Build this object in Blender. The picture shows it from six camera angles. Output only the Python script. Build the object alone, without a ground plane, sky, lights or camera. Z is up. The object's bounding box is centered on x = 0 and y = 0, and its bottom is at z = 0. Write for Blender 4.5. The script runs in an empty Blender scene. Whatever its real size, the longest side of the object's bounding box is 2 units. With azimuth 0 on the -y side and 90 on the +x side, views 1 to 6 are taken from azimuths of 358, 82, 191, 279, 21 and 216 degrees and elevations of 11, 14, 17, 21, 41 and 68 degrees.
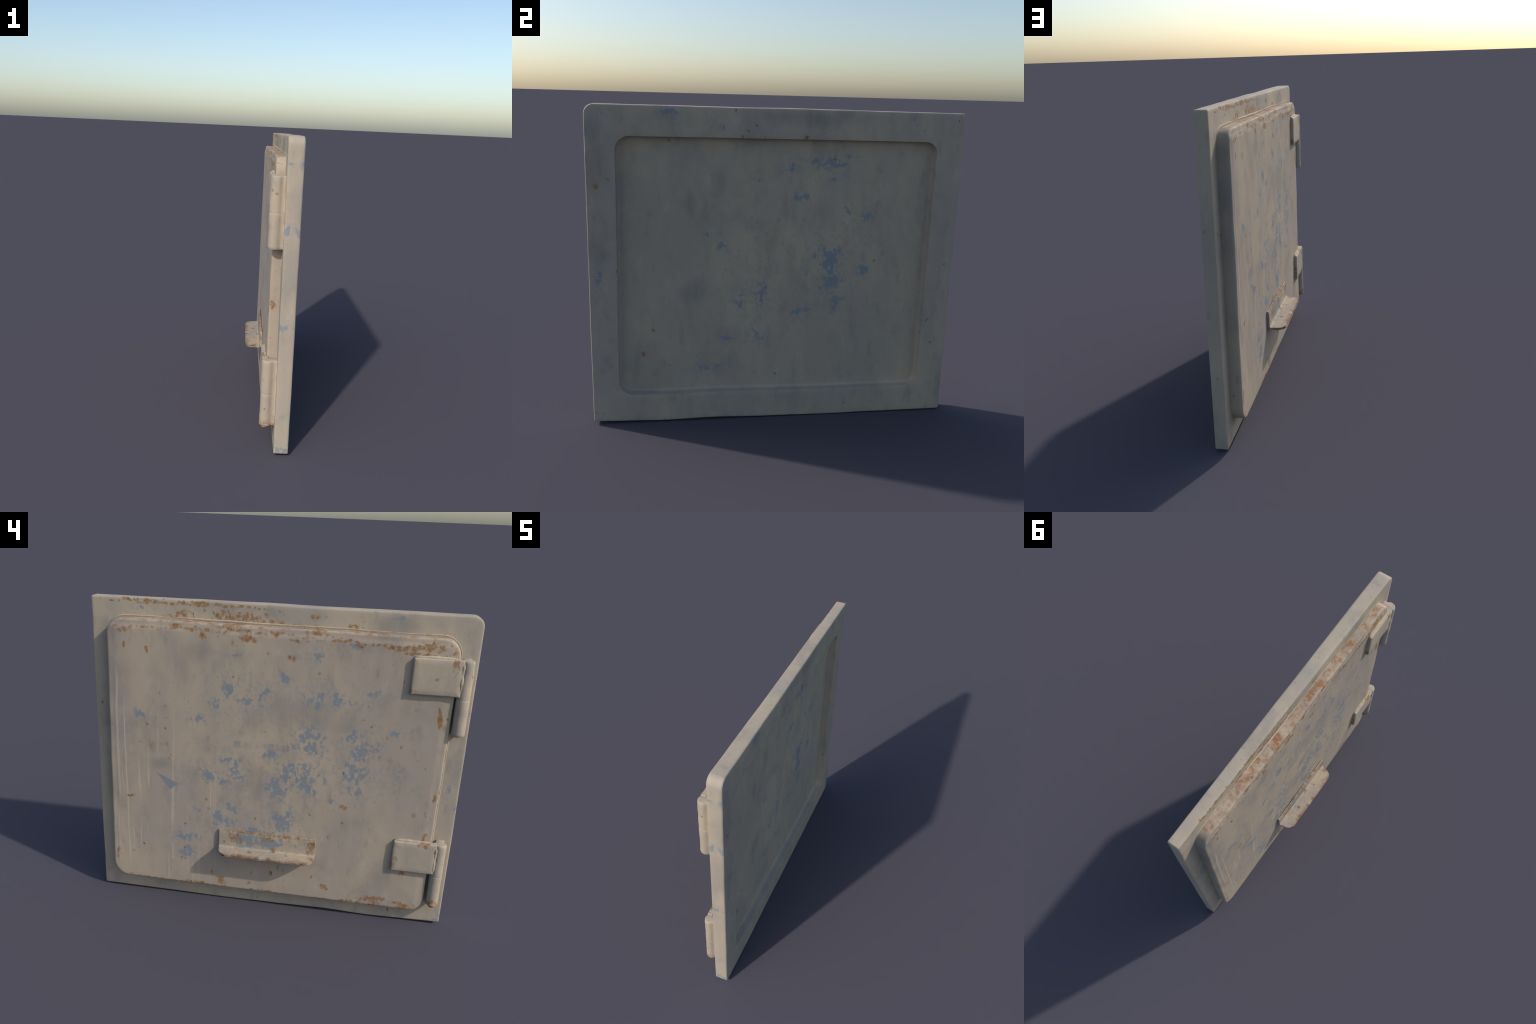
import bpy, math
from mathutils import Vector, noise

# ------------------------------------------------------------------ helpers
def lerp(a, b, t): return a + (b - a) * t

def curve_at(pts, t):
    """smooth interpolation through hand-placed (t, value) control points"""
    if t <= pts[0][0]: return pts[0][1]
    for (t0, v0), (t1, v1) in zip(pts, pts[1:]):
        if t <= t1:
            k = (t - t0) / (t1 - t0)
            return lerp(v0, v1, k * k * (3 - 2 * k))
    return pts[-1][1]

def fbm(p, scale, seed=0.0, octaves=3):
    v, a, s = 0.0, 1.0, scale
    for i in range(octaves):
        v += a * noise.noise(Vector((p[0] * s + seed, p[1] * s - seed, p[2] * s + 2 * seed)))
        a *= 0.5; s *= 2.1
    return v

def round_rect(y0, y1, z0, z1, radii, ns=48, nc=10):
    """closed outline, counter-clockwise seen from -x; radii = (top +y, bottom +y, bottom -y, top -y)"""
    out = []
    corners = [(y1, z1, 0.0, radii[0]), (y1, z0, 1.0, radii[1]), (y0, z0, 2.0, radii[2]), (y0, z1, 3.0, radii[3])]
    arcs = []
    for cy, cz, q, r in corners:
        sy = 1 if cy == y1 else -1
        sz = 1 if cz == z1 else -1
        oy, oz = cy - sy * r, cz - sz * r
        a0 = {0: 90, 1: 0, 2: -90, 3: 180}[int(q)]
        arcs.append([(oy + r * math.cos(math.radians(a0 - 90 * i / nc)),
                      oz + r * math.sin(math.radians(a0 - 90 * i / nc))) for i in range(nc + 1)])
    for i in range(4):
        out += arcs[i]
        e, s = arcs[i][-1], arcs[(i + 1) % 4][0]
        out += [(lerp(e[0], s[0], k / ns), lerp(e[1], s[1], k / ns)) for k in range(1, ns)]
    return out

def mesh_object(name, verts, faces, material, warp=None, smooth_angle=35):
    if warp: verts = [warp(Vector(v)) for v in verts]
    me = bpy.data.meshes.new(name)
    me.from_pydata([tuple(v) for v in verts], [], faces)
    me.validate()
    import bmesh
    bm = bmesh.new(); bm.from_mesh(me)
    bmesh.ops.recalc_face_normals(bm, faces=bm.faces)
    bm.to_mesh(me); bm.free()
    me.materials.append(material)
    for p in me.polygons: p.use_smooth = True
    ob = bpy.data.objects.new(name, me)
    bpy.context.scene.collection.objects.link(ob)
    if smooth_angle: me.set_sharp_from_angle(angle=math.radians(smooth_angle))
    return ob

def loft(rings, cap_first=True, cap_last=True):
    """rings: lists of 3d points of equal count -> verts, faces"""
    n = len(rings[0])
    verts = [p for r in rings for p in r]
    faces = []
    for i in range(len(rings) - 1):
        for j in range(n):
            k = (j + 1) % n
            faces.append((i * n + j, i * n + k, (i + 1) * n + k, (i + 1) * n + j))
    if cap_first: faces.append(tuple(range(n)))
    if cap_last: faces.append(tuple(range((len(rings) - 1) * n, len(rings) * n)))
    return verts, faces

def plate_ring(bounds, radii, inset, x, ns=48, nc=10):
    y0, y1, z0, z1 = bounds
    rr = [max(r - inset, 0.0015) for r in radii]
    return [(x, y, z) for y, z in round_rect(y0 + inset, y1 - inset, z0 + inset, z1 - inset, rr, ns, nc)]

# ------------------------------------------------------------------ materials
class Nodes:
    """small expression builder for shader nodes"""
    def __init__(self, name):
        self.mat = bpy.data.materials.new(name)
        self.mat.use_nodes = True
        self.t = self.mat.node_tree
        self.t.nodes.clear()
        self.coord = self.t.nodes.new('ShaderNodeTexCoord').outputs['Object']
    def put(self, sock, v):
        if v is None: return
        if isinstance(v, bpy.types.NodeSocket): self.t.links.new(v, sock)
        else: sock.default_value = v
    def math(self, op, a, b=None, c=None, clamp=False):
        n = self.t.nodes.new('ShaderNodeMath'); n.operation = op; n.use_clamp = clamp
        for i, v in enumerate((a, b, c)): self.put(n.inputs[i], v)
        return n.outputs[0]
    def vec(self, op, a, b=None, c=None):
        n = self.t.nodes.new('ShaderNodeVectorMath'); n.operation = op
        for i, v in enumerate((a, b, c)): self.put(n.inputs[i], v)
        return n.outputs['Value' if op in ('LENGTH', 'DOT_PRODUCT', 'DISTANCE') else 'Vector']
    def noise(self, scale, detail=3, rough=0.55, stretch=(1, 1, 1), offset=(0, 0, 0), vector=None, dist=0.0):
        n = self.t.nodes.new('ShaderNodeTexNoise')
        v = self.vec('MULTIPLY_ADD', vector or self.coord, stretch, offset)
        self.put(n.inputs['Vector'], v)
        n.inputs['Scale'].default_value = scale; n.inputs['Detail'].default_value = detail
        n.inputs['Roughness'].default_value = rough; n.inputs['Distortion'].default_value = dist
        return n.outputs['Fac']
    def voronoi(self, scale, offset=(0, 0, 0), vector=None, stretch=(1, 1, 1)):
        n = self.t.nodes.new('ShaderNodeTexVoronoi')
        self.put(n.inputs['Vector'], self.vec('MULTIPLY_ADD', vector or self.coord, stretch, offset))
        n.inputs['Scale'].default_value = scale
        return n.outputs['Distance'], n.outputs['Color']
    def step(self, v, lo, hi, to0=0.0, to1=1.0):
        n = self.t.nodes.new('ShaderNodeMapRange'); n.interpolation_type = 'SMOOTHSTEP'
        self.put(n.inputs['Value'], v)
        n.inputs['From Min'].default_value = lo; n.inputs['From Max'].default_value = hi
        n.inputs['To Min'].default_value = to0; n.inputs['To Max'].default_value = to1
        return n.outputs[0]
    def mix(self, fac, a, b):
        n = self.t.nodes.new('ShaderNodeMix'); n.data_type = 'RGBA'
        self.put(n.inputs['Factor'], fac)
        for s, v in ((n.inputs['A'], a), (n.inputs['B'], b)):
            self.put(s, (*v, 1.0) if isinstance(v, tuple) else v)
        return n.outputs['Result']
    def xyz(self, v=None):
        n = self.t.nodes.new('ShaderNodeSeparateXYZ'); self.put(n.inputs[0], v or self.coord)
        return n.outputs
    def blobs(self, spots, vector):
        """distance to the nearest of some elliptical patches in the y-z plane: 0 centre, 1 rim.
        spots: (y, z, radius y, radius z)"""
        best = None
        for y, z, ry, rz in spots:
            d = self.vec('LENGTH', self.vec('MULTIPLY_ADD', vector, (0, 1 / ry, 1 / rz), (0, -y / ry, -z / rz)))
            best = d if best is None else self.math('MINIMUM', best, d)
        return best
    def finish(self, color, rough, bump_h=None, bump=0.2, dist=0.004):
        b = self.t.nodes.new('ShaderNodeBsdfPrincipled')
        self.put(b.inputs['Base Color'], color); self.put(b.inputs['Roughness'], rough)
        b.inputs['Specular IOR Level'].default_value = 0.25
        if bump_h is not None:
            n = self.t.nodes.new('ShaderNodeBump')
            n.inputs['Strength'].default_value = bump; n.inputs['Distance'].default_value = dist
            self.put(n.inputs['Height'], bump_h); self.put(b.inputs['Normal'], n.outputs[0])
        o = self.t.nodes.new('ShaderNodeOutputMaterial')
        self.t.links.new(b.outputs[0], o.inputs[0])
        return self.mat

BEIGE = (0.450, 0.372, 0.265)
PINK = (0.378, 0.318, 0.248)
GREEN = (0.372, 0.325, 0.256)
PALE = (0.530, 0.450, 0.335)
SMOKE = (0.215, 0.205, 0.180)
BLUE = (0.205, 0.238, 0.258)
RUST = (0.300, 0.128, 0.040)
DARK_RUST = (0.180, 0.080, 0.038)

def painted_steel(name, blue=(), rust=(), smoke=(), triangle=None, streaks=False, edge_rust=0.0,
                  blue_color=BLUE, rust_specks=0.012, stencil=(), rust_reach=0.55, tint=(1, 1, 1), worn_tip=False, fleck_zone=(), front_only=False, rusty_top=None):
    N = Nodes(name)
    P = N.coord
    # ragged copy of the coordinates for patch outlines
    n = N.t.nodes.new('ShaderNodeTexNoise'); n.inputs['Scale'].default_value = 9; n.inputs['Detail'].default_value = 2
    N.put(n.inputs['Vector'], P)
    wob = N.vec('MULTIPLY_ADD', N.vec('SUBTRACT', n.outputs['Color'], (0.5, 0.5, 0.5)), (0.055, 0.055, 0.055), P)
    # paint: soft warm, pinkish and greenish greys in vertical bands
    a = N.step(N.noise(2.6, 3, 0.55, (1, 1, 0.55)), 0.36, 0.64)
    b = N.step(N.noise(4.1, 3, 0.55, (1, 1, 0.6), (3.1, 7.2, 1.3)), 0.42, 0.66)
    c = N.mix(a, BEIGE, PINK)
    c = N.mix(N.math('MULTIPLY', b, 0.6), c, GREEN)
    grain = N.noise(60, 3, 0.6)
    mot = N.noise(14, 4, 0.6, (1, 1, 0.5), (5, 5, 5))
    c = N.mix(N.step(mot, 0.52, 0.78, 0, 0.45), c, SMOKE)
    mot2 = N.noise(3.4, 4, 0.62, (1, 1, 0.7), (9, 2, 6))
    c = N.mix(N.step(mot2, 0.50, 0.72, 0, 0.40), c, SMOKE)
    c = N.mix(N.step(mot, 0.45, 0.2, 0, 0.30), c, PALE)
    # grey soot smears
    if smoke:
        d = N.blobs(smoke, wob)
        s = N.math('MULTIPLY', N.step(d, 1.0, 0.1), N.step(N.noise(7, 4, 0.6, (1, 1, 0.25), (1, 9, 2)), 0.35, 0.7))
        c = N.mix(N.math('MULTIPLY', s, 0.62), c, SMOKE)
    # pale runs of paint
    hgt = grain
    if streaks:
        y, z = N.xyz()[1], N.xyz()[2]
        st = N.step(N.noise(34, 1, 0.4, (0.0, 1, 0.035), (0, 4.3, 0)), 0.60, 0.69)
        area = N.math('MULTIPLY', N.step(y, 0.22, 0.62), N.step(z, 1.30, 0.72))
        cut = N.step(N.noise(3.2, 2, 0.5, (0, 6, 0.9), (2, 2, 8)), 0.42, 0.56)
        st = N.math('MULTIPLY', N.math('MULTIPLY', st, area), cut)
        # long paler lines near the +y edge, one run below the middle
        ywob = N.math('ADD', y, N.math('MULTIPLY', N.math('SUBTRACT', N.noise(2.2, 2), 0.5), 0.035))
        for yc, w, zlo, zhi in ((0.855, 0.011, 0.55, 1.42), (0.812, 0.006, 0.15, 1.25), (0.325, 0.005, 0.52, 0.86),
                                (0.868, 0.008, 0.12, 0.62)):
            l = N.step(N.math('ABSOLUTE', N.math('SUBTRACT', ywob, yc)), w, w * 0.3)
            l = N.math('MULTIPLY', l, N.math('MULTIPLY', N.step(z, zlo, zlo + 0.12), N.step(z, zhi, zhi - 0.2)))
            st = N.math('MAXIMUM', st, l)
        c = N.mix(N.math('MULTIPLY', st, 0.58), c, PALE)
        hgt = N.math('ADD', N.math('MULTIPLY', grain, 0.3), N.math('MULTIPLY', st, 0.5))
    if stencil:          # worn-off line of stencilled marking: illegible bars
        y0, y1, zc, hh = stencil
        y, z = N.xyz()[1], N.xyz()[2]
        box = N.step(N.math('ABSOLUTE', N.math('SUBTRACT', z, zc)), hh, hh * 0.8)
        box = N.math('MULTIPLY', box, N.math('MULTIPLY', N.step(y, y0, y0 + 0.01), N.step(y, y1, y1 - 0.01)))
        bars = N.step(N.noise(60, 1, 0.5, (0, 1, 0.10)), 0.42, 0.56)
        wear = N.step(N.noise(11, 3, 0.6, (1, 1, 0.6), (6, 1, 1)), 0.36, 0.60)
        c = N.mix(N.math('MULTIPLY', N.math('MULTIPLY', box, wear), N.math('MULTIPLY_ADD', bars, 0.35, 0.22)), c, (0.20, 0.215, 0.23))
    # flaked paint showing the older blue coat
    if blue:
        d = N.blobs(blue, wob)
        f = N.noise(46, 3, 0.60, (1, 1, 0.8), (8, 1, 3))
        f2 = N.noise(15, 3, 0.6, (1, 1, 0.8), (1, 6, 9))
        f = N.math('MULTIPLY_ADD', f2, 0.55, N.math('MULTIPLY', f, 0.7))
        f = N.math('MULTIPLY_ADD', N.math('SUBTRACT', f, 0.625), 1.6, 0.625)
        lvl = N.math('SUBTRACT', f, N.math('MULTIPLY', N.math('POWER', d, 1.6), 0.17))
        m = N.step(lvl, 0.515, 0.565)
        if fleck_zone:     # stray flecks around the worn area
            z = N.step(N.blobs(fleck_zone, wob), 1.0, 0.35)
            g = N.noise(34, 4, 0.62, (1, 1, 0.9), (4, 8, 5))
            m = N.math('MAXIMUM', m, N.step(N.math('MULTIPLY_ADD', z, 0.07, g), 0.690, 0.730, 0, 0.6))
        faint = N.step(N.math('SUBTRACT', f, N.math('MULTIPLY', d, 0.10)), 0.40, 0.62, 0, 0.27)
        c = N.mix(faint, c, blue_color)
        c = N.mix(N.math('MULTIPLY', m, N.step(f2, 0.3, 0.6, 0.60, 0.88)), c, N.mix(N.noise(20, 2), blue_color, tuple(v * 0.85 + 0.05 for v in blue_color)))
    if triangle:
        y, z = N.xyz()[1], N.xyz()[2]
        m = None
        for (ya, za), (yb, zb) in zip(triangle, triangle[1:] + triangle[:1]):
            ny, nz = -(zb - za), (yb - ya)
            L = math.hypot(ny, nz); ny /= L; nz /= L
            e = N.math('ADD', N.math('MULTIPLY', y, ny), N.math('MULTIPLY_ADD', z, nz, -(ny * ya + nz * za)))
            e = N.step(e, -0.002, 0.003)
            m = e if m is None else N.math('MULTIPLY', m, e)
        c = N.mix(N.math('MULTIPLY', m, 0.85), c, blue_color)
    # rust: specks everywhere, clusters where water sits
    def rusted(c, dens, scale, off, size):
        dist, col = N.voronoi(scale, off, wob, (1, 1, 0.72))
        pick = N.xyz(col)[0]
        live = N.math('LESS_THAN', pick, dens)
        shape = N.math('SUBTRACT', dist, N.math('MULTIPLY', N.math('SUBTRACT', N.noise(55, 3, 0.6), 0.5), 0.28))
        core = N.math('MULTIPLY', live, N.step(shape, size * 1.1, size * 0.25))
        halo = N.math('MULTIPLY', live, N.step(shape, size * 1.8, size * 0.3, 0, 0.5))
        c = N.mix(halo, c, (0.30, 0.195, 0.095))
        return N.mix(N.math('MULTIPLY', core, 0.82), c, N.mix(N.step(N.noise(28, 2), 0.4, 0.62), RUST, DARK_RUST))
    dens = N.math('ADD', rust_specks, 0.0)
    if rust:
        d = N.blobs(rust, wob)
        near = N.step(d, 1.5, 0.35)
        if front_only: near = N.math('MULTIPLY', near, N.step(N.xyz()[0], 0.062, 0.052))
        dens = N.math('MULTIPLY_ADD', near, rust_reach, rust_specks)
        cl = N.math('MULTIPLY_ADD', N.math('SUBTRACT', N.noise(44, 4, 0.64, (1, 1, 0.75), (4, 4, 1)), 0.5), 2.0, N.math('MULTIPLY_ADD', near, 0.42, 0.38))
        c = N.mix(N.step(cl, 0.70, 0.92, 0, 0.88), c, N.mix(N.step(N.noise(21, 3), 0.45, 0.65), RUST, DARK_RUST))
        c = N.mix(N.step(N.math('MULTIPLY', cl, N.step(near, 0.0, 0.5)), 0.52, 0.80, 0, 0.40), c, (0.30, 0.195, 0.095))
    if rusty_top:     # brown film on the upward lip, bleeding a little onto the face
        z = N.xyz()[2]
        t = N.math('MULTIPLY_ADD', N.step(z, rusty_top - 0.016, rusty_top), 0.22, N.noise(16, 4, 0.66, (1, 1, 0.5), (7, 3, 2)))
        c = N.mix(N.step(t, 0.60, 0.80, 0, 0.62), c, (0.290, 0.195, 0.125))
        c = N.mix(N.step(t, 0.73, 0.86, 0, 0.75), c, RUST)
    c = rusted(c, dens, 26, (0.3, 0.7, 0.1), 0.34)
    c = rusted(c, N.math('MULTIPLY', dens, 0.8), 55, (2.3, 1.7, 4.1), 0.38)
    if worn_tip:   # the lip has lost its paint along the rim
        x, y = N.xyz()[0], N.math('ABSOLUTE', N.xyz()[1])
        rim = N.math('MAXIMUM', N.step(x, -0.085, -0.120), N.math('MULTIPLY', N.step(y, 0.235, 0.275), N.step(x, -0.035, -0.06)))
        w = N.math('MULTIPLY_ADD', rim, 0.30, N.noise(22, 4, 0.65, (0.3, 1, 1)))
        c = N.mix(N.step(w, 0.60, 0.80, 0, 0.75), c, (0.285, 0.185, 0.125))
        c = N.mix(N.step(w, 0.74, 0.90, 0, 0.75), c, DARK_RUST)
    n = N.t.nodes.new('ShaderNodeMix'); n.data_type = 'RGBA'; n.blend_type = 'MULTIPLY'
    n.inputs['Factor'].default_value = 1.0
    N.put(n.inputs['A'], c); n.inputs['B'].default_value = (*tint, 1)
    return N.finish(n.outputs['Result'], N.step(mot, 0.3, 0.7, 0.62, 0.8), hgt, 0.22, 0.0025)

def weld_steel(name):
    """painted weld scale, a little paler than the sheet, rust in the hollows"""
    N = Nodes(name)
    c = N.mix(N.step(N.noise(7, 3), 0.4, 0.65), BEIGE, PINK)
    c = N.mix(N.step(N.noise(13, 3, 0.6, (1, 1, 1), (3, 3, 3)), 0.52, 0.68, 0, 0.6), c, (0.32, 0.20, 0.10))
    return N.finish(c, 0.75, N.noise(60, 3), 0.3, 0.002)

# ------------------------------------------------------------------ frame
FRAME = (-0.9985, 0.9975, -0.001, 1.7245)
FRAME_R = (0.010, 0.012, 0.010, 0.050)
FRONT_X, BACK_X, FLOOR_X = 0.042, 0.120, 0.0705
RECESS = (-0.851, 0.848, 0.157, 1.569)
RECESS_R = (0.062, 0.062, 0.075, 0.075)
BOTTOM = [(-1, 0.016), (-0.8, 0.010), (-0.6, 0.005), (-0.35, 0.010), (0, 0.004), (0.3, 0.001), (0.6, 0.003), (1, 0.004)]
TOP = [(-1, 0.003), (0, 0.0), (1, -0.006)]

def frame_warp(p):
    x, y, z = p
    h = min(max(z / 1.72, 0), 1)
    t = min(max((x - FRONT_X) / (BACK_X - FRONT_X), 0), 1)
    k = (y + 1) / 2
    front = lerp(lerp(0.000, -0.006, h), lerp(0.006, 0.006, h), k)
    back = lerp(0.003, -0.003, k)
    x += lerp(front, back, t)
    z += lerp(curve_at(BOTTOM, y), curve_at(TOP, y), h)
    e = fbm(p, 3.0, 2.0)
    x += 0.0012 * fbm(p, 4.0, 5.0)
    y += 0.0015 * e + 0.007 * h * h * max(0, 1 - (y + 1) / 0.3) - 0.004 * (1 - h) * max(0, 1 - (1 - y) / 0.3)
    z += 0.0015 * fbm(p, 3.5, 9.0) * (0.4 + h)
    return Vector((x, y, z))

def build_frame(mat_frame, mat_back):
    rings = [plate_ring(FRAME, FRAME_R, 0.20 - i * 0.02, FRONT_X) for i in range(10)]
    for ins, x in ((0.009, FRONT_X), (0.004, FRONT_X + 0.0008), (0.001, FRONT_X + 0.003), (0.0, FRONT_X + 0.007)):
        rings.append(plate_ring(FRAME, FRAME_R, ins, x))
    for i in range(1, 6):
        rings.append(plate_ring(FRAME, FRAME_R, 0.0, lerp(FRONT_X + 0.007, BACK_X - 0.008, i / 5)))
    for ins, x in ((0.001, BACK_X - 0.004), (0.004, BACK_X - 0.001), (0.009, BACK_X)):
        rings.append(plate_ring(FRAME, FRAME_R, ins, x))
    # face of the border: blend the outer outline into the recess outline
    outer, inner = rings[-1], plate_ring(RECESS, RECESS_R, -0.002, BACK_X)
    for i in range(1, 7):
        t = i / 6
        rings.append([tuple(lerp(a[k], b[k], t) for k in range(3)) for a, b in zip(outer, inner)])
    for ins, x in ((-0.0006, BACK_X - 0.0004), (0.0, BACK_X - 0.0018), (0.0004, BACK_X - 0.010),
                   (0.002, FLOOR_X + 0.010), (0.004, FLOOR_X + 0.005), (0.009, FLOOR_X + 0.0012), (0.018, FLOOR_X)):
        rings.append(plate_ring(RECESS, RECESS_R, ins, x))
    v, f = loft(rings, True, False)
    def shear(p):
        q = frame_warp(p)
        if p[0] > 0.06 and abs(p[1]) < 0.93: q.y += 0.005 * (p[2] - 0.86) / 0.7   # the pressing is a little skewed
        return q
    frame = mesh_object('frame', v, f, mat_frame, shear)
    # floor of the recess
    floor = [rings[-1]]
    for i in range(1, 26):
        floor.append(plate_ring(RECESS, RECESS_R, 0.018 + i * 0.0268, FLOOR_X))
    v, f = loft(floor, False, True)
    panel = mesh_object('back_panel', v, f, mat_back, shear)
    return frame, panel

# ------------------------------------------------------------------ door
DOOR = (-0.891, 0.902, 0.106, 1.620)
DOOR_R = (0.085, 0.088, 0.072, 0.085)

def door_warp(p):
    x, y, z = p
    y += 0.006 * (0.85 - z) / 0.85
    y += 0.0022 * fbm((0, y, z), 5.0, 1.0)
    z += 0.0025 * fbm((0, y, z), 4.0, 4.0)
    k = min(max((0.04 - x) / 0.06, 0), 1)
    x += k * (0.0016 * fbm((0, y, z), 3.0, 7.0) + 0.0008 * fbm((0, y, z * 0.3), 14.0, 3.0, 2))
    # the sheet is pressed back along the top and, less, along the other edges
    drop = 0.0
    for dist, w in ((DOOR[3] - p[2], 1.0), (p[1] - DOOR[0], 0.5), (DOOR[1] - p[1], 0.35), (p[2] - DOOR[2], 0.1)):
        t = min(max((0.052 - dist) / 0.034, 0), 1)
        drop = max(drop, w * t * t * (3 - 2 * t))
    x += 0.0055 * drop * k * (1 + 0.5 * noise.noise(Vector((0, y * 6, z * 6))))
    return Vector((x, y, z))

def build_door(mat):
    prof = [(0.0, 0.062), (0.0, 0.050), (0.0, 0.040), (0.0, 0.028), (0.0, 0.016), (0.0, 0.004), (0.0, -0.006), (0.001, -0.0115), (0.003, -0.0150),
            (0.0065, -0.0172), (0.012, -0.0178), (0.020, -0.018), (0.027, -0.018), (0.032, -0.018), (0.036, -0.018), (0.040, -0.018),
            (0.044, -0.018), (0.048, -0.018), (0.053, -0.018), (0.058, -0.018)]
    rings = [plate_ring(DOOR, DOOR_R, i, x, 60, 14) for i, x in prof]
    for i in range(1, 41):
        rings.append(plate_ring(DOOR, DOOR_R, 0.058 + i * 0.0171, -0.018 + 0.001 * math.sin(i / 40 * 1.57), 60, 14))
    v, f = loft(rings, True, True)
    return mesh_object('door', v, f, mat, door_warp)

def build_seal(mat):
    """thin raised lip on the frame all round the door"""
    n = 8
    path_in = plate_ring(DOOR, DOOR_R, -0.002, 0, 60, 14)
    rings = []
    for off, x in ((0.004, 0.060), (0.004, 0.0375), (-0.003, 0.0372), (-0.006, 0.0352), (-0.009, 0.0345), (-0.012, 0.0362), (-0.0135, 0.041), (-0.014, 0.060)):
        rings.append(plate_ring(DOOR, DOOR_R, off, x, 60, 14))
    v, f = loft(rings, False, False)
    m = len(rings[0])
    for j in range(m):
        k = (j + 1) % m
        f.append((j, k, (len(rings) - 1) * m + k, (len(rings) - 1) * m + j))
    def warp(p):
        x, y, z = p
        q = door_warp(p)
        x = p[0] + 0.0035 + 0.0045 * (y + 0.3) + 0.003 * fbm((0, y, z), 2.5, 6.0) + 0.006 * min(max((y + 0.2) / 0.3, 0), 1) * min(max((1.60 - z) / 0.05, 0), 1) + (0.005 if z < 0.2 else 0)
        return Vector((x, q[1], q[2]))
    return mesh_object('door_seal', v, f, mat, warp, 60)

# ------------------------------------------------------------------ handle
def build_handle(mat_paint):
    # centre line of the bent plate in x-z: flange on the door, then lip standing out
    line = [(-0.0250, 0.4890), (-0.0250, 0.470), (-0.0250, 0.450), (-0.0250, 0.420), (-0.0250, 0.400)]
    for i in range(1, 7):
        a = math.radians(90 * i / 6)
        line.append((-0.0250 - 0.016 * (1 - math.cos(a)), 0.400 - 0.018 * math.sin(a)))
    line += [(lerp(-0.0410, -0.1215, i / 9), 0.382 - 0.003 * i / 9 ) for i in range(1, 10)]
    flange_n = 8
    def half_length(x):
        R, tip = 0.050, -0.1225
        d = max(0.0, (tip + R) - x)
        return 0.275 - (R - math.sqrt(max(R * R - d * d, 0))) * 0.9 - 0.18 * max(0, -0.03 - x)
    def section(s, shrink):
        left, right = [], []
        for i, (x, z) in enumerate(line):
            a, b = line[max(i - 1, 0)], line[min(i + 1, len(line) - 1)]
            tx, tz = b[0] - a[0], b[1] - a[1]
            L = math.hypot(tx, tz); nx, nz = -tz / L, tx / L
            t = lerp(0.0075, 0.0078, min(1, i / 10)) * shrink
            if i in (0, len(line) - 1): t *= 0.62
            yy = s * (half_length(x) - (1 - shrink) * 0.006)
            left.append((x + nx * t, yy, z + nz * t)); right.append((x - nx * t, yy, z - nz * t))
        return left + right[::-1]
    def warp(p):
        x, y, z = p
        x += 0.0015 * fbm((0, y, z), 7, 3) * (1 if x < -0.02 else 0)
        z += 0.0025 * fbm((0, y, 0), 5, 8) - 0.0018 * y - 0.005 - 0.002 * min(max((0.45 - z) / 0.06, 0), 1)
        return Vector((x, y, z))
    steps = [(-1, 0.55), (-0.995, 0.85), (-0.985, 1)] + [(-0.97 + 1.94 * i / 40, 1) for i in range(41)] + [(0.985, 1), (0.995, 0.85), (1, 0.55)]
    v, f = loft([section(s, k) for s, k in steps])
    return mesh_object('handle', v, f, mat_paint, warp, 50)

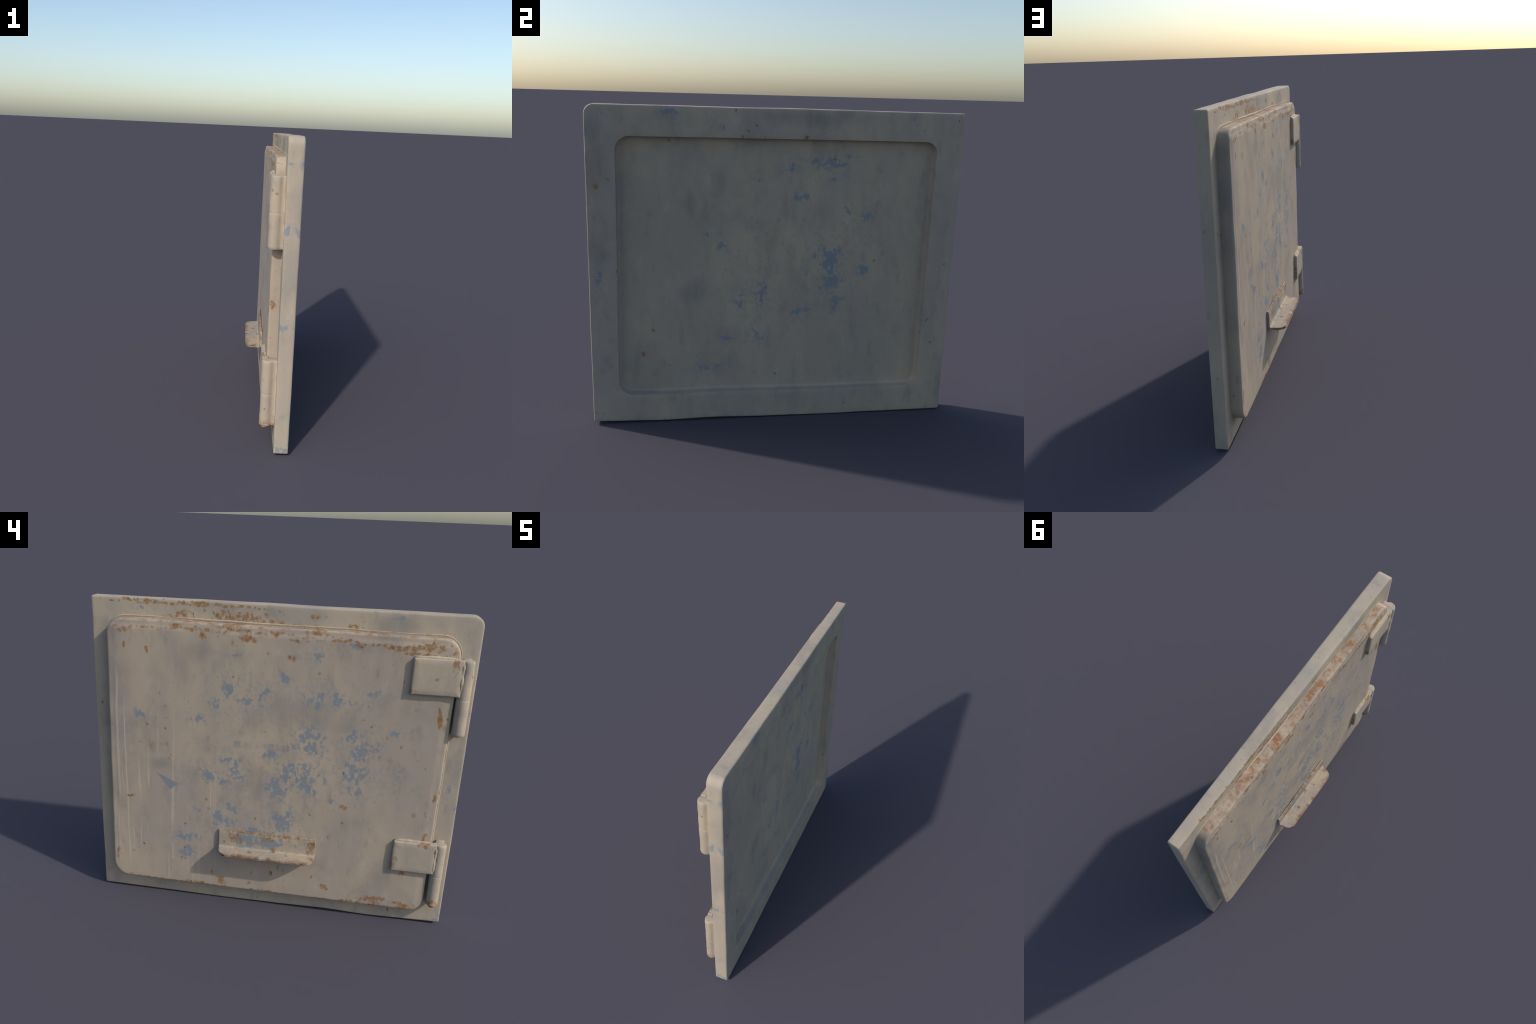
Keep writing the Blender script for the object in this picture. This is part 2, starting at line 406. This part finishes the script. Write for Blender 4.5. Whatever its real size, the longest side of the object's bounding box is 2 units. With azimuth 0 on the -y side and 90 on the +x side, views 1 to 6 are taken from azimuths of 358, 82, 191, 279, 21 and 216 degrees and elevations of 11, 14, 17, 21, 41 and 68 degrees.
# ------------------------------------------------------------------ hinges
def build_hinge(zb, zm0, zt, mat, mat_weld, seed, y_in, tip):
    """zb..zt barrel, zm0..zt leaf height; returns (leaf, children)"""
    def wob(amp, s):
        return lambda p: Vector((p[0] + amp * fbm(p, s, seed), p[1] + amp * fbm(p, s, seed + 4), p[2] + amp * fbm(p, s, seed + 9)))
    b = (-0.917, y_in, zm0, zt + 0.002)
    r = (0.007, 0.006, 0.004, 0.004)
    rings = [plate_ring(b, r, i, x, 14, 4) for i, x in
             ((0.0, -0.008), (0.0, -0.018), (0.0, -0.028), (0.001, -0.0335), (0.0035, -0.0372), (0.008, -0.0388), (0.03, -0.0390), (0.06, -0.0388))]
    leaf = mesh_object('hinge', *loft(rings), mat, wob(0.0016, 14), 45)
    kids = []
    cx, cy, R = -0.0075, -0.9365, 0.0335
    def outline(k, web):
        pts = []
        for i in range(25):
            a = math.radians(90 - 38 + (180 + 76) * i / 24)   # round side faces -x
            pts.append((cx + R * k * math.cos(a), cy + R * k * math.sin(a)))
        w = R * 0.62 * k
        pts += [(0.022, cy - w), (0.032, cy - w * 1.02), (0.040, cy - w * 1.2), (0.055, cy - w * 1.4), (0.055, cy + w * 1.1), (0.032, cy + w), (0.022, cy + w)]
        return pts
    def knuckle(z0, z1, soft0, soft1, drop):
        zs = [(z0, 1 - soft0 * 2.2), (z0 + soft0 * 0.08, 1 - soft0 * 0.7), (z0 + soft0 * 0.25, 1)]
        m = 10
        zs += [(lerp(z0 + 0.012, z1 - 0.012, i / m), 1) for i in range(m + 1)]
        zs += [(z1 - soft1 * 0.06, 1 - soft1 * 0.4), (z1 - soft1 * 0.015, 1 - soft1 * 1.2), (z1, 1 - soft1 * 2.6)]
        rg = []
        for z, k in zs:
            rg.append([(x, y, z + (drop * (x - cx) if z < z0 + 0.012 else 0)) for x, y in outline(k, 0)])
        ob = mesh_object('knuckle', *loft(rg), mat, wob(0.0018, 18), 50)
        ob.parent = leaf
        kids.append(ob)
    knuckle(zm0 - 0.012, zt, 0.005, 0.09, 0.0)
    knuckle(zb, zm0 - 0.0121, tip, 0.005, 0.2 if tip > 0.1 else 0)
    # weld beads: along the top of the leaf and where leaf meets barrel
    def bead(a, c, r0, lumps):
        rg = []
        n = 26
        for i in range(n + 1):
            t = i / n
            rr = r0 * (0.88 + 0.14 * math.sin(t * lumps + seed) + 0.20 * noise.noise(Vector((t * 9, seed, 0)))) * min(1, 6 * t + 0.25, 6 * (1 - t) + 0.25)
            p = Vector(a).lerp(Vector(c), t)
            d = (Vector(c) - Vector(a)).normalized()
            u = d.orthogonal().normalized(); w = d.cross(u)
            rg.append([tuple(p + (u * math.cos(q * math.pi / 5) + w * math.sin(q * math.pi / 5)) * rr) for q in range(10)])
        ob = mesh_object('weld_bead', *loft(rg), mat_weld, None, 80)
        ob.parent = leaf
        kids.append(ob)
    bead((-0.0215, y_in - 0.004, zt + 0.004), (-0.0215, -0.884, zt + 0.004), 0.0095, 9)
    bead((-0.0310, -0.914, zm0 + 0.004), (-0.0310, -0.915, zt - 0.006), 0.0100, 12)
    bead((0.040, cy - 0.022, zb + 0.01), (0.040, cy - 0.022, zt - 0.01), 0.0085, 19)
    return leaf

# ------------------------------------------------------------------ assemble
def main():
    # places where the top coat has flaked: y, z, radius y, radius z
    door_blue = [
        (0.24, 1.30, 0.077, 0.038), (0.12, 1.25, 0.06, 0.044), (0.06, 1.30, 0.034, 0.017), (0.32, 1.22, 0.021, 0.035), (-0.20, 1.27, 0.053, 0.041),
        (-0.34, 1.28, 0.029, 0.043), (-0.39, 1.27, 0.045, 0.024), (-0.52, 1.33, 0.048, 0.017), (0.72, 1.11, 0.026, 0.022), (0.40, 1.11, 0.025, 0.022),
        (-0.21, 1.07, 0.064, 0.05), (-0.19, 1.00, 0.077, 0.027), (-0.41, 1.09, 0.041, 0.032), (-0.48, 0.99, 0.066, 0.076),
        (-0.45, 0.90, 0.075, 0.055), (-0.65, 1.12, 0.026, 0.021), (-0.66, 0.92, 0.023, 0.025), (0.23, 0.90, 0.061, 0.015), (0.0, 0.95, 0.035, 0.026),
        (-0.08, 0.86, 0.038, 0.085), (-0.20, 0.83, 0.062, 0.085), (-0.04, 0.76, 0.053, 0.048), (0.32, 0.80, 0.069, 0.05), (0.19, 0.85, 0.047, 0.057),
        (-0.45, 0.80, 0.051, 0.037), (0.21, 0.61, 0.033, 0.032), (0.37, 0.58, 0.049, 0.018), (-0.34, 0.71, 0.017, 0.019), (0.24, 0.54, 0.084, 0.036),
        (0.09, 0.485, 0.11, 0.016), (-0.08, 0.56, 0.054, 0.076), (0.43, 0.41, 0.061, 0.025), (0.46, 0.32, 0.047, 0.038), (0.20, 1.47, 0.027, 0.007),
        (-0.04, 1.37, 0.023, 0.024), (-0.22, 1.50, 0.042, 0.02), (-0.39, 1.55, 0.063, 0.013)]
    door_rust = [
        (0.80, 1.57, 0.042, 0.023), (0.80, 1.48, 0.014, 0.024), (0.68, 1.47, 0.014, 0.02), (0.63, 1.58, 0.025, 0.012), (0.52, 1.60, 0.043, 0.016),
        (0.38, 1.56, 0.017, 0.023), (0.25, 1.61, 0.083, 0.013), (0.14, 1.56, 0.05, 0.025), (0.0, 1.58, 0.033, 0.013), (-0.09, 1.56, 0.032, 0.013),
        (-0.18, 1.61, 0.064, 0.016), (-0.41, 1.56, 0.047, 0.009), (-0.61, 1.56, 0.092, 0.014), (-0.76, 1.58, 0.076, 0.022), (-0.86, 1.55, 0.021, 0.012),
        (0.88, 0.25, 0.016, 0.04), (0.26, 0.15, 0.035, 0.031), (0.08, 0.15, 0.027, 0.011), (-0.41, 0.69, 0.031, 0.019), (-0.41, 0.60, 0.012, 0.016),
        (-0.84, 1.22, 0.011, 0.051), (-0.87, 0.79, 0.012, 0.037), (-0.83, 0.70, 0.012, 0.015), (-0.85, 0.55, 0.017, 0.027), (-0.75, 0.33, 0.021, 0.016),
        (-0.60, 0.14, 0.089, 0.021), (-0.78, 0.13, 0.088, 0.025), (-0.33, 0.19, 0.022, 0.021), (0.79, 0.63, 0.03, 0.012), (0.48, 0.26, 0.018, 0.012),
        (0.32, 0.20, 0.016, 0.022), (-0.02, 0.23, 0.015, 0.017), (-0.888, 0.83, 0.004, 0.03), (-0.888, 0.66, 0.004, 0.02), (-0.3, 0.112, 0.5, 0.010),
        (0.5, 0.112, 0.3, 0.010), (-0.72, 1.54, 0.10, 0.012), (0.3, 1.585, 0.6, 0.011), (-0.5, 1.572, 0.4, 0.009)]
    chip = [(0.640, 0.790), (0.510, 0.730), (0.560, 0.690)]     # one long bare chip
    door_mat = painted_steel('door_paint', door_blue, door_rust,
        smoke=[(0.54, 1.38, 0.16, 0.2), (0.43, 1.47, 0.13, 0.09), (-0.11, 1.19, 0.24, 0.14), (-0.63, 1.27, 0.13, 0.14), (-0.74, 0.89, 0.13, 0.15),
               (0.13, 1.13, 0.18, 0.1), (0.35, 1.58, 0.3, 0.018), (-0.4, 1.575, 0.3, 0.015), (-0.33, 0.75, 0.02, 0.07), (0.62, 0.84, 0.12, 0.05)],
        triangle=chip, streaks=True, stencil=(-0.10, 0.21, 0.994, 0.021), tint=(0.945, 0.925, 0.955), fleck_zone=[(0.0, 1.05, 0.85, 0.65)], rusty_top=1.618)
    frame_mat = painted_steel('frame_paint',
        blue=[(0.72, 1.67, 0.018, 0.014), (-0.999, 1.59, 0.012, 0.010), (-0.999, 1.235, 0.014, 0.026), (-0.999, 0.73, 0.012, 0.012), (-1.0, 0.040, 0.03, 0.028), (-0.94, 0.83, 0.014, 0.037),
              (-0.58, 1.69, 0.032, 0.014), (-0.30, 1.62, 0.02, 0.012)],
        rust=[(0.28, 1.65, 0.059, 0.033), (0.16, 1.640, 0.12, 0.034), (0.03, 1.632, 0.08, 0.022), (-0.19, 1.67, 0.026, 0.016), (0.50, 1.65, 0.043, 0.02),
              (-0.38, 1.64, 0.032, 0.019), (0.69, 1.71, 0.07, 0.007), (0.82, 1.70, 0.021, 0.01), (0.43, 1.71, 0.10, 0.013), (-0.45, 1.62, 0.063, 0.008), (0.25, 1.630, 0.45, 0.012), (0.45, 1.70, 0.45, 0.010)],
        smoke=[(0.2, 1.68, 0.5, 0.06), (-0.58, 1.66, 0.2, 0.06), (-0.92, 0.96, 0.03, 0.06), (0.92, 0.8, 0.05, 0.4)], rust_specks=0.008, front_only=True, tint=(0.97, 0.97, 1.0))
    back_mat = painted_steel('back_paint',
        blue=[(0.29, 1.43, 0.063, 0.031), (0.19, 1.45, 0.035, 0.014), (0.06, 1.42, 0.032, 0.024), (0.40, 1.48, 0.036, 0.01), (-0.10, 1.35, 0.024, 0.007),
              (0.30, 1.36, 0.022, 0.011), (0.13, 1.26, 0.032, 0.025), (0.50, 1.16, 0.033, 0.022), (0.47, 1.10, 0.022, 0.011), (0.39, 1.18, 0.018, 0.025),
              (-0.30, 0.99, 0.025, 0.029), (-0.38, 1.06, 0.014, 0.011), (0.30, 0.92, 0.074, 0.071), (0.49, 0.86, 0.026, 0.034), (0.32, 0.78, 0.066, 0.038),
              (0.33, 0.68, 0.045, 0.046), (-0.09, 0.73, 0.033, 0.057), (-0.20, 0.68, 0.033, 0.034), (0.15, 0.62, 0.049, 0.019), (-0.09, 0.48, 0.033, 0.039),
              (-0.27, 0.47, 0.04, 0.015), (-0.35, 0.29, 0.055, 0.024)],
        smoke=[(-0.47, 1.23, 0.04, 0.15), (-0.39, 1.20, 0.03, 0.13), (0.18, 0.91, 0.08, 0.08), (0.17, 1.16, 0.18, 0.14), (-0.44, 0.73, 0.14, 0.1),
               (-0.09, 1.11, 0.12, 0.07), (-0.34, 1.33, 0.18, 0.14), (-0.05, 0.87, 0.1, 0.08), (0.44, 0.63, 0.016, 0.07)],
        rust=[(0.55, 0.91, 0.009, 0.011), (0.26, 0.75, 0.009, 0.012), (-0.67, 0.53, 0.012, 0.010)],
        rust_reach=0.4, blue_color=(0.205, 0.235, 0.265), rust_specks=0.004, fleck_zone=[(0.1, 0.9, 0.75, 0.7)])
    hinge_mat = painted_steel('hinge_paint', rust=[(-0.69, 1.36, 0.03, 0.02), (-0.88, 1.50, 0.02, 0.05), (-0.70, 0.40, 0.02, 0.05), (-0.85, 0.53, 0.05, 0.02),
                                                   (-0.93, 0.17, 0.05, 0.03)], rust_specks=0.02, tint=(0.97, 0.96, 0.98))
    handle_mat = painted_steel('handle_paint', blue=[(0.12, 0.445, 0.10, 0.045), (-0.02, 0.445, 0.10, 0.045)],
                               rust=[(0.19, 0.45, 0.05, 0.035), (-0.25, 0.43, 0.025, 0.06), (0.0, 0.485, 0.28, 0.015), (0.0, 0.46, 0.05, 0.02)],
                               rust_specks=0.05, worn_tip=True, tint=(0.90, 0.88, 0.88))
    weld_mat = weld_steel('weld_scale')

    hatch = bpy.data.objects.new('steel_hatch', None)
    bpy.context.scene.collection.objects.link(hatch)
    hatch['label'] = 'weathered beige steel hatch door in a square frame'
    hatch['category'] = 'metal hatch'
    parts = list(build_frame(frame_mat, back_mat))
    parts += [build_door(door_mat), build_seal(weld_mat), build_handle(handle_mat)]
    parts.append(build_hinge(1.143, 1.343, 1.524, hinge_mat, weld_mat, 3.0, -0.677, 0.05))
    parts.append(build_hinge(0.153, 0.356, 0.534, hinge_mat, weld_mat, 11.0, -0.688, 0.16))
    for p in parts: p.parent = hatch

main()
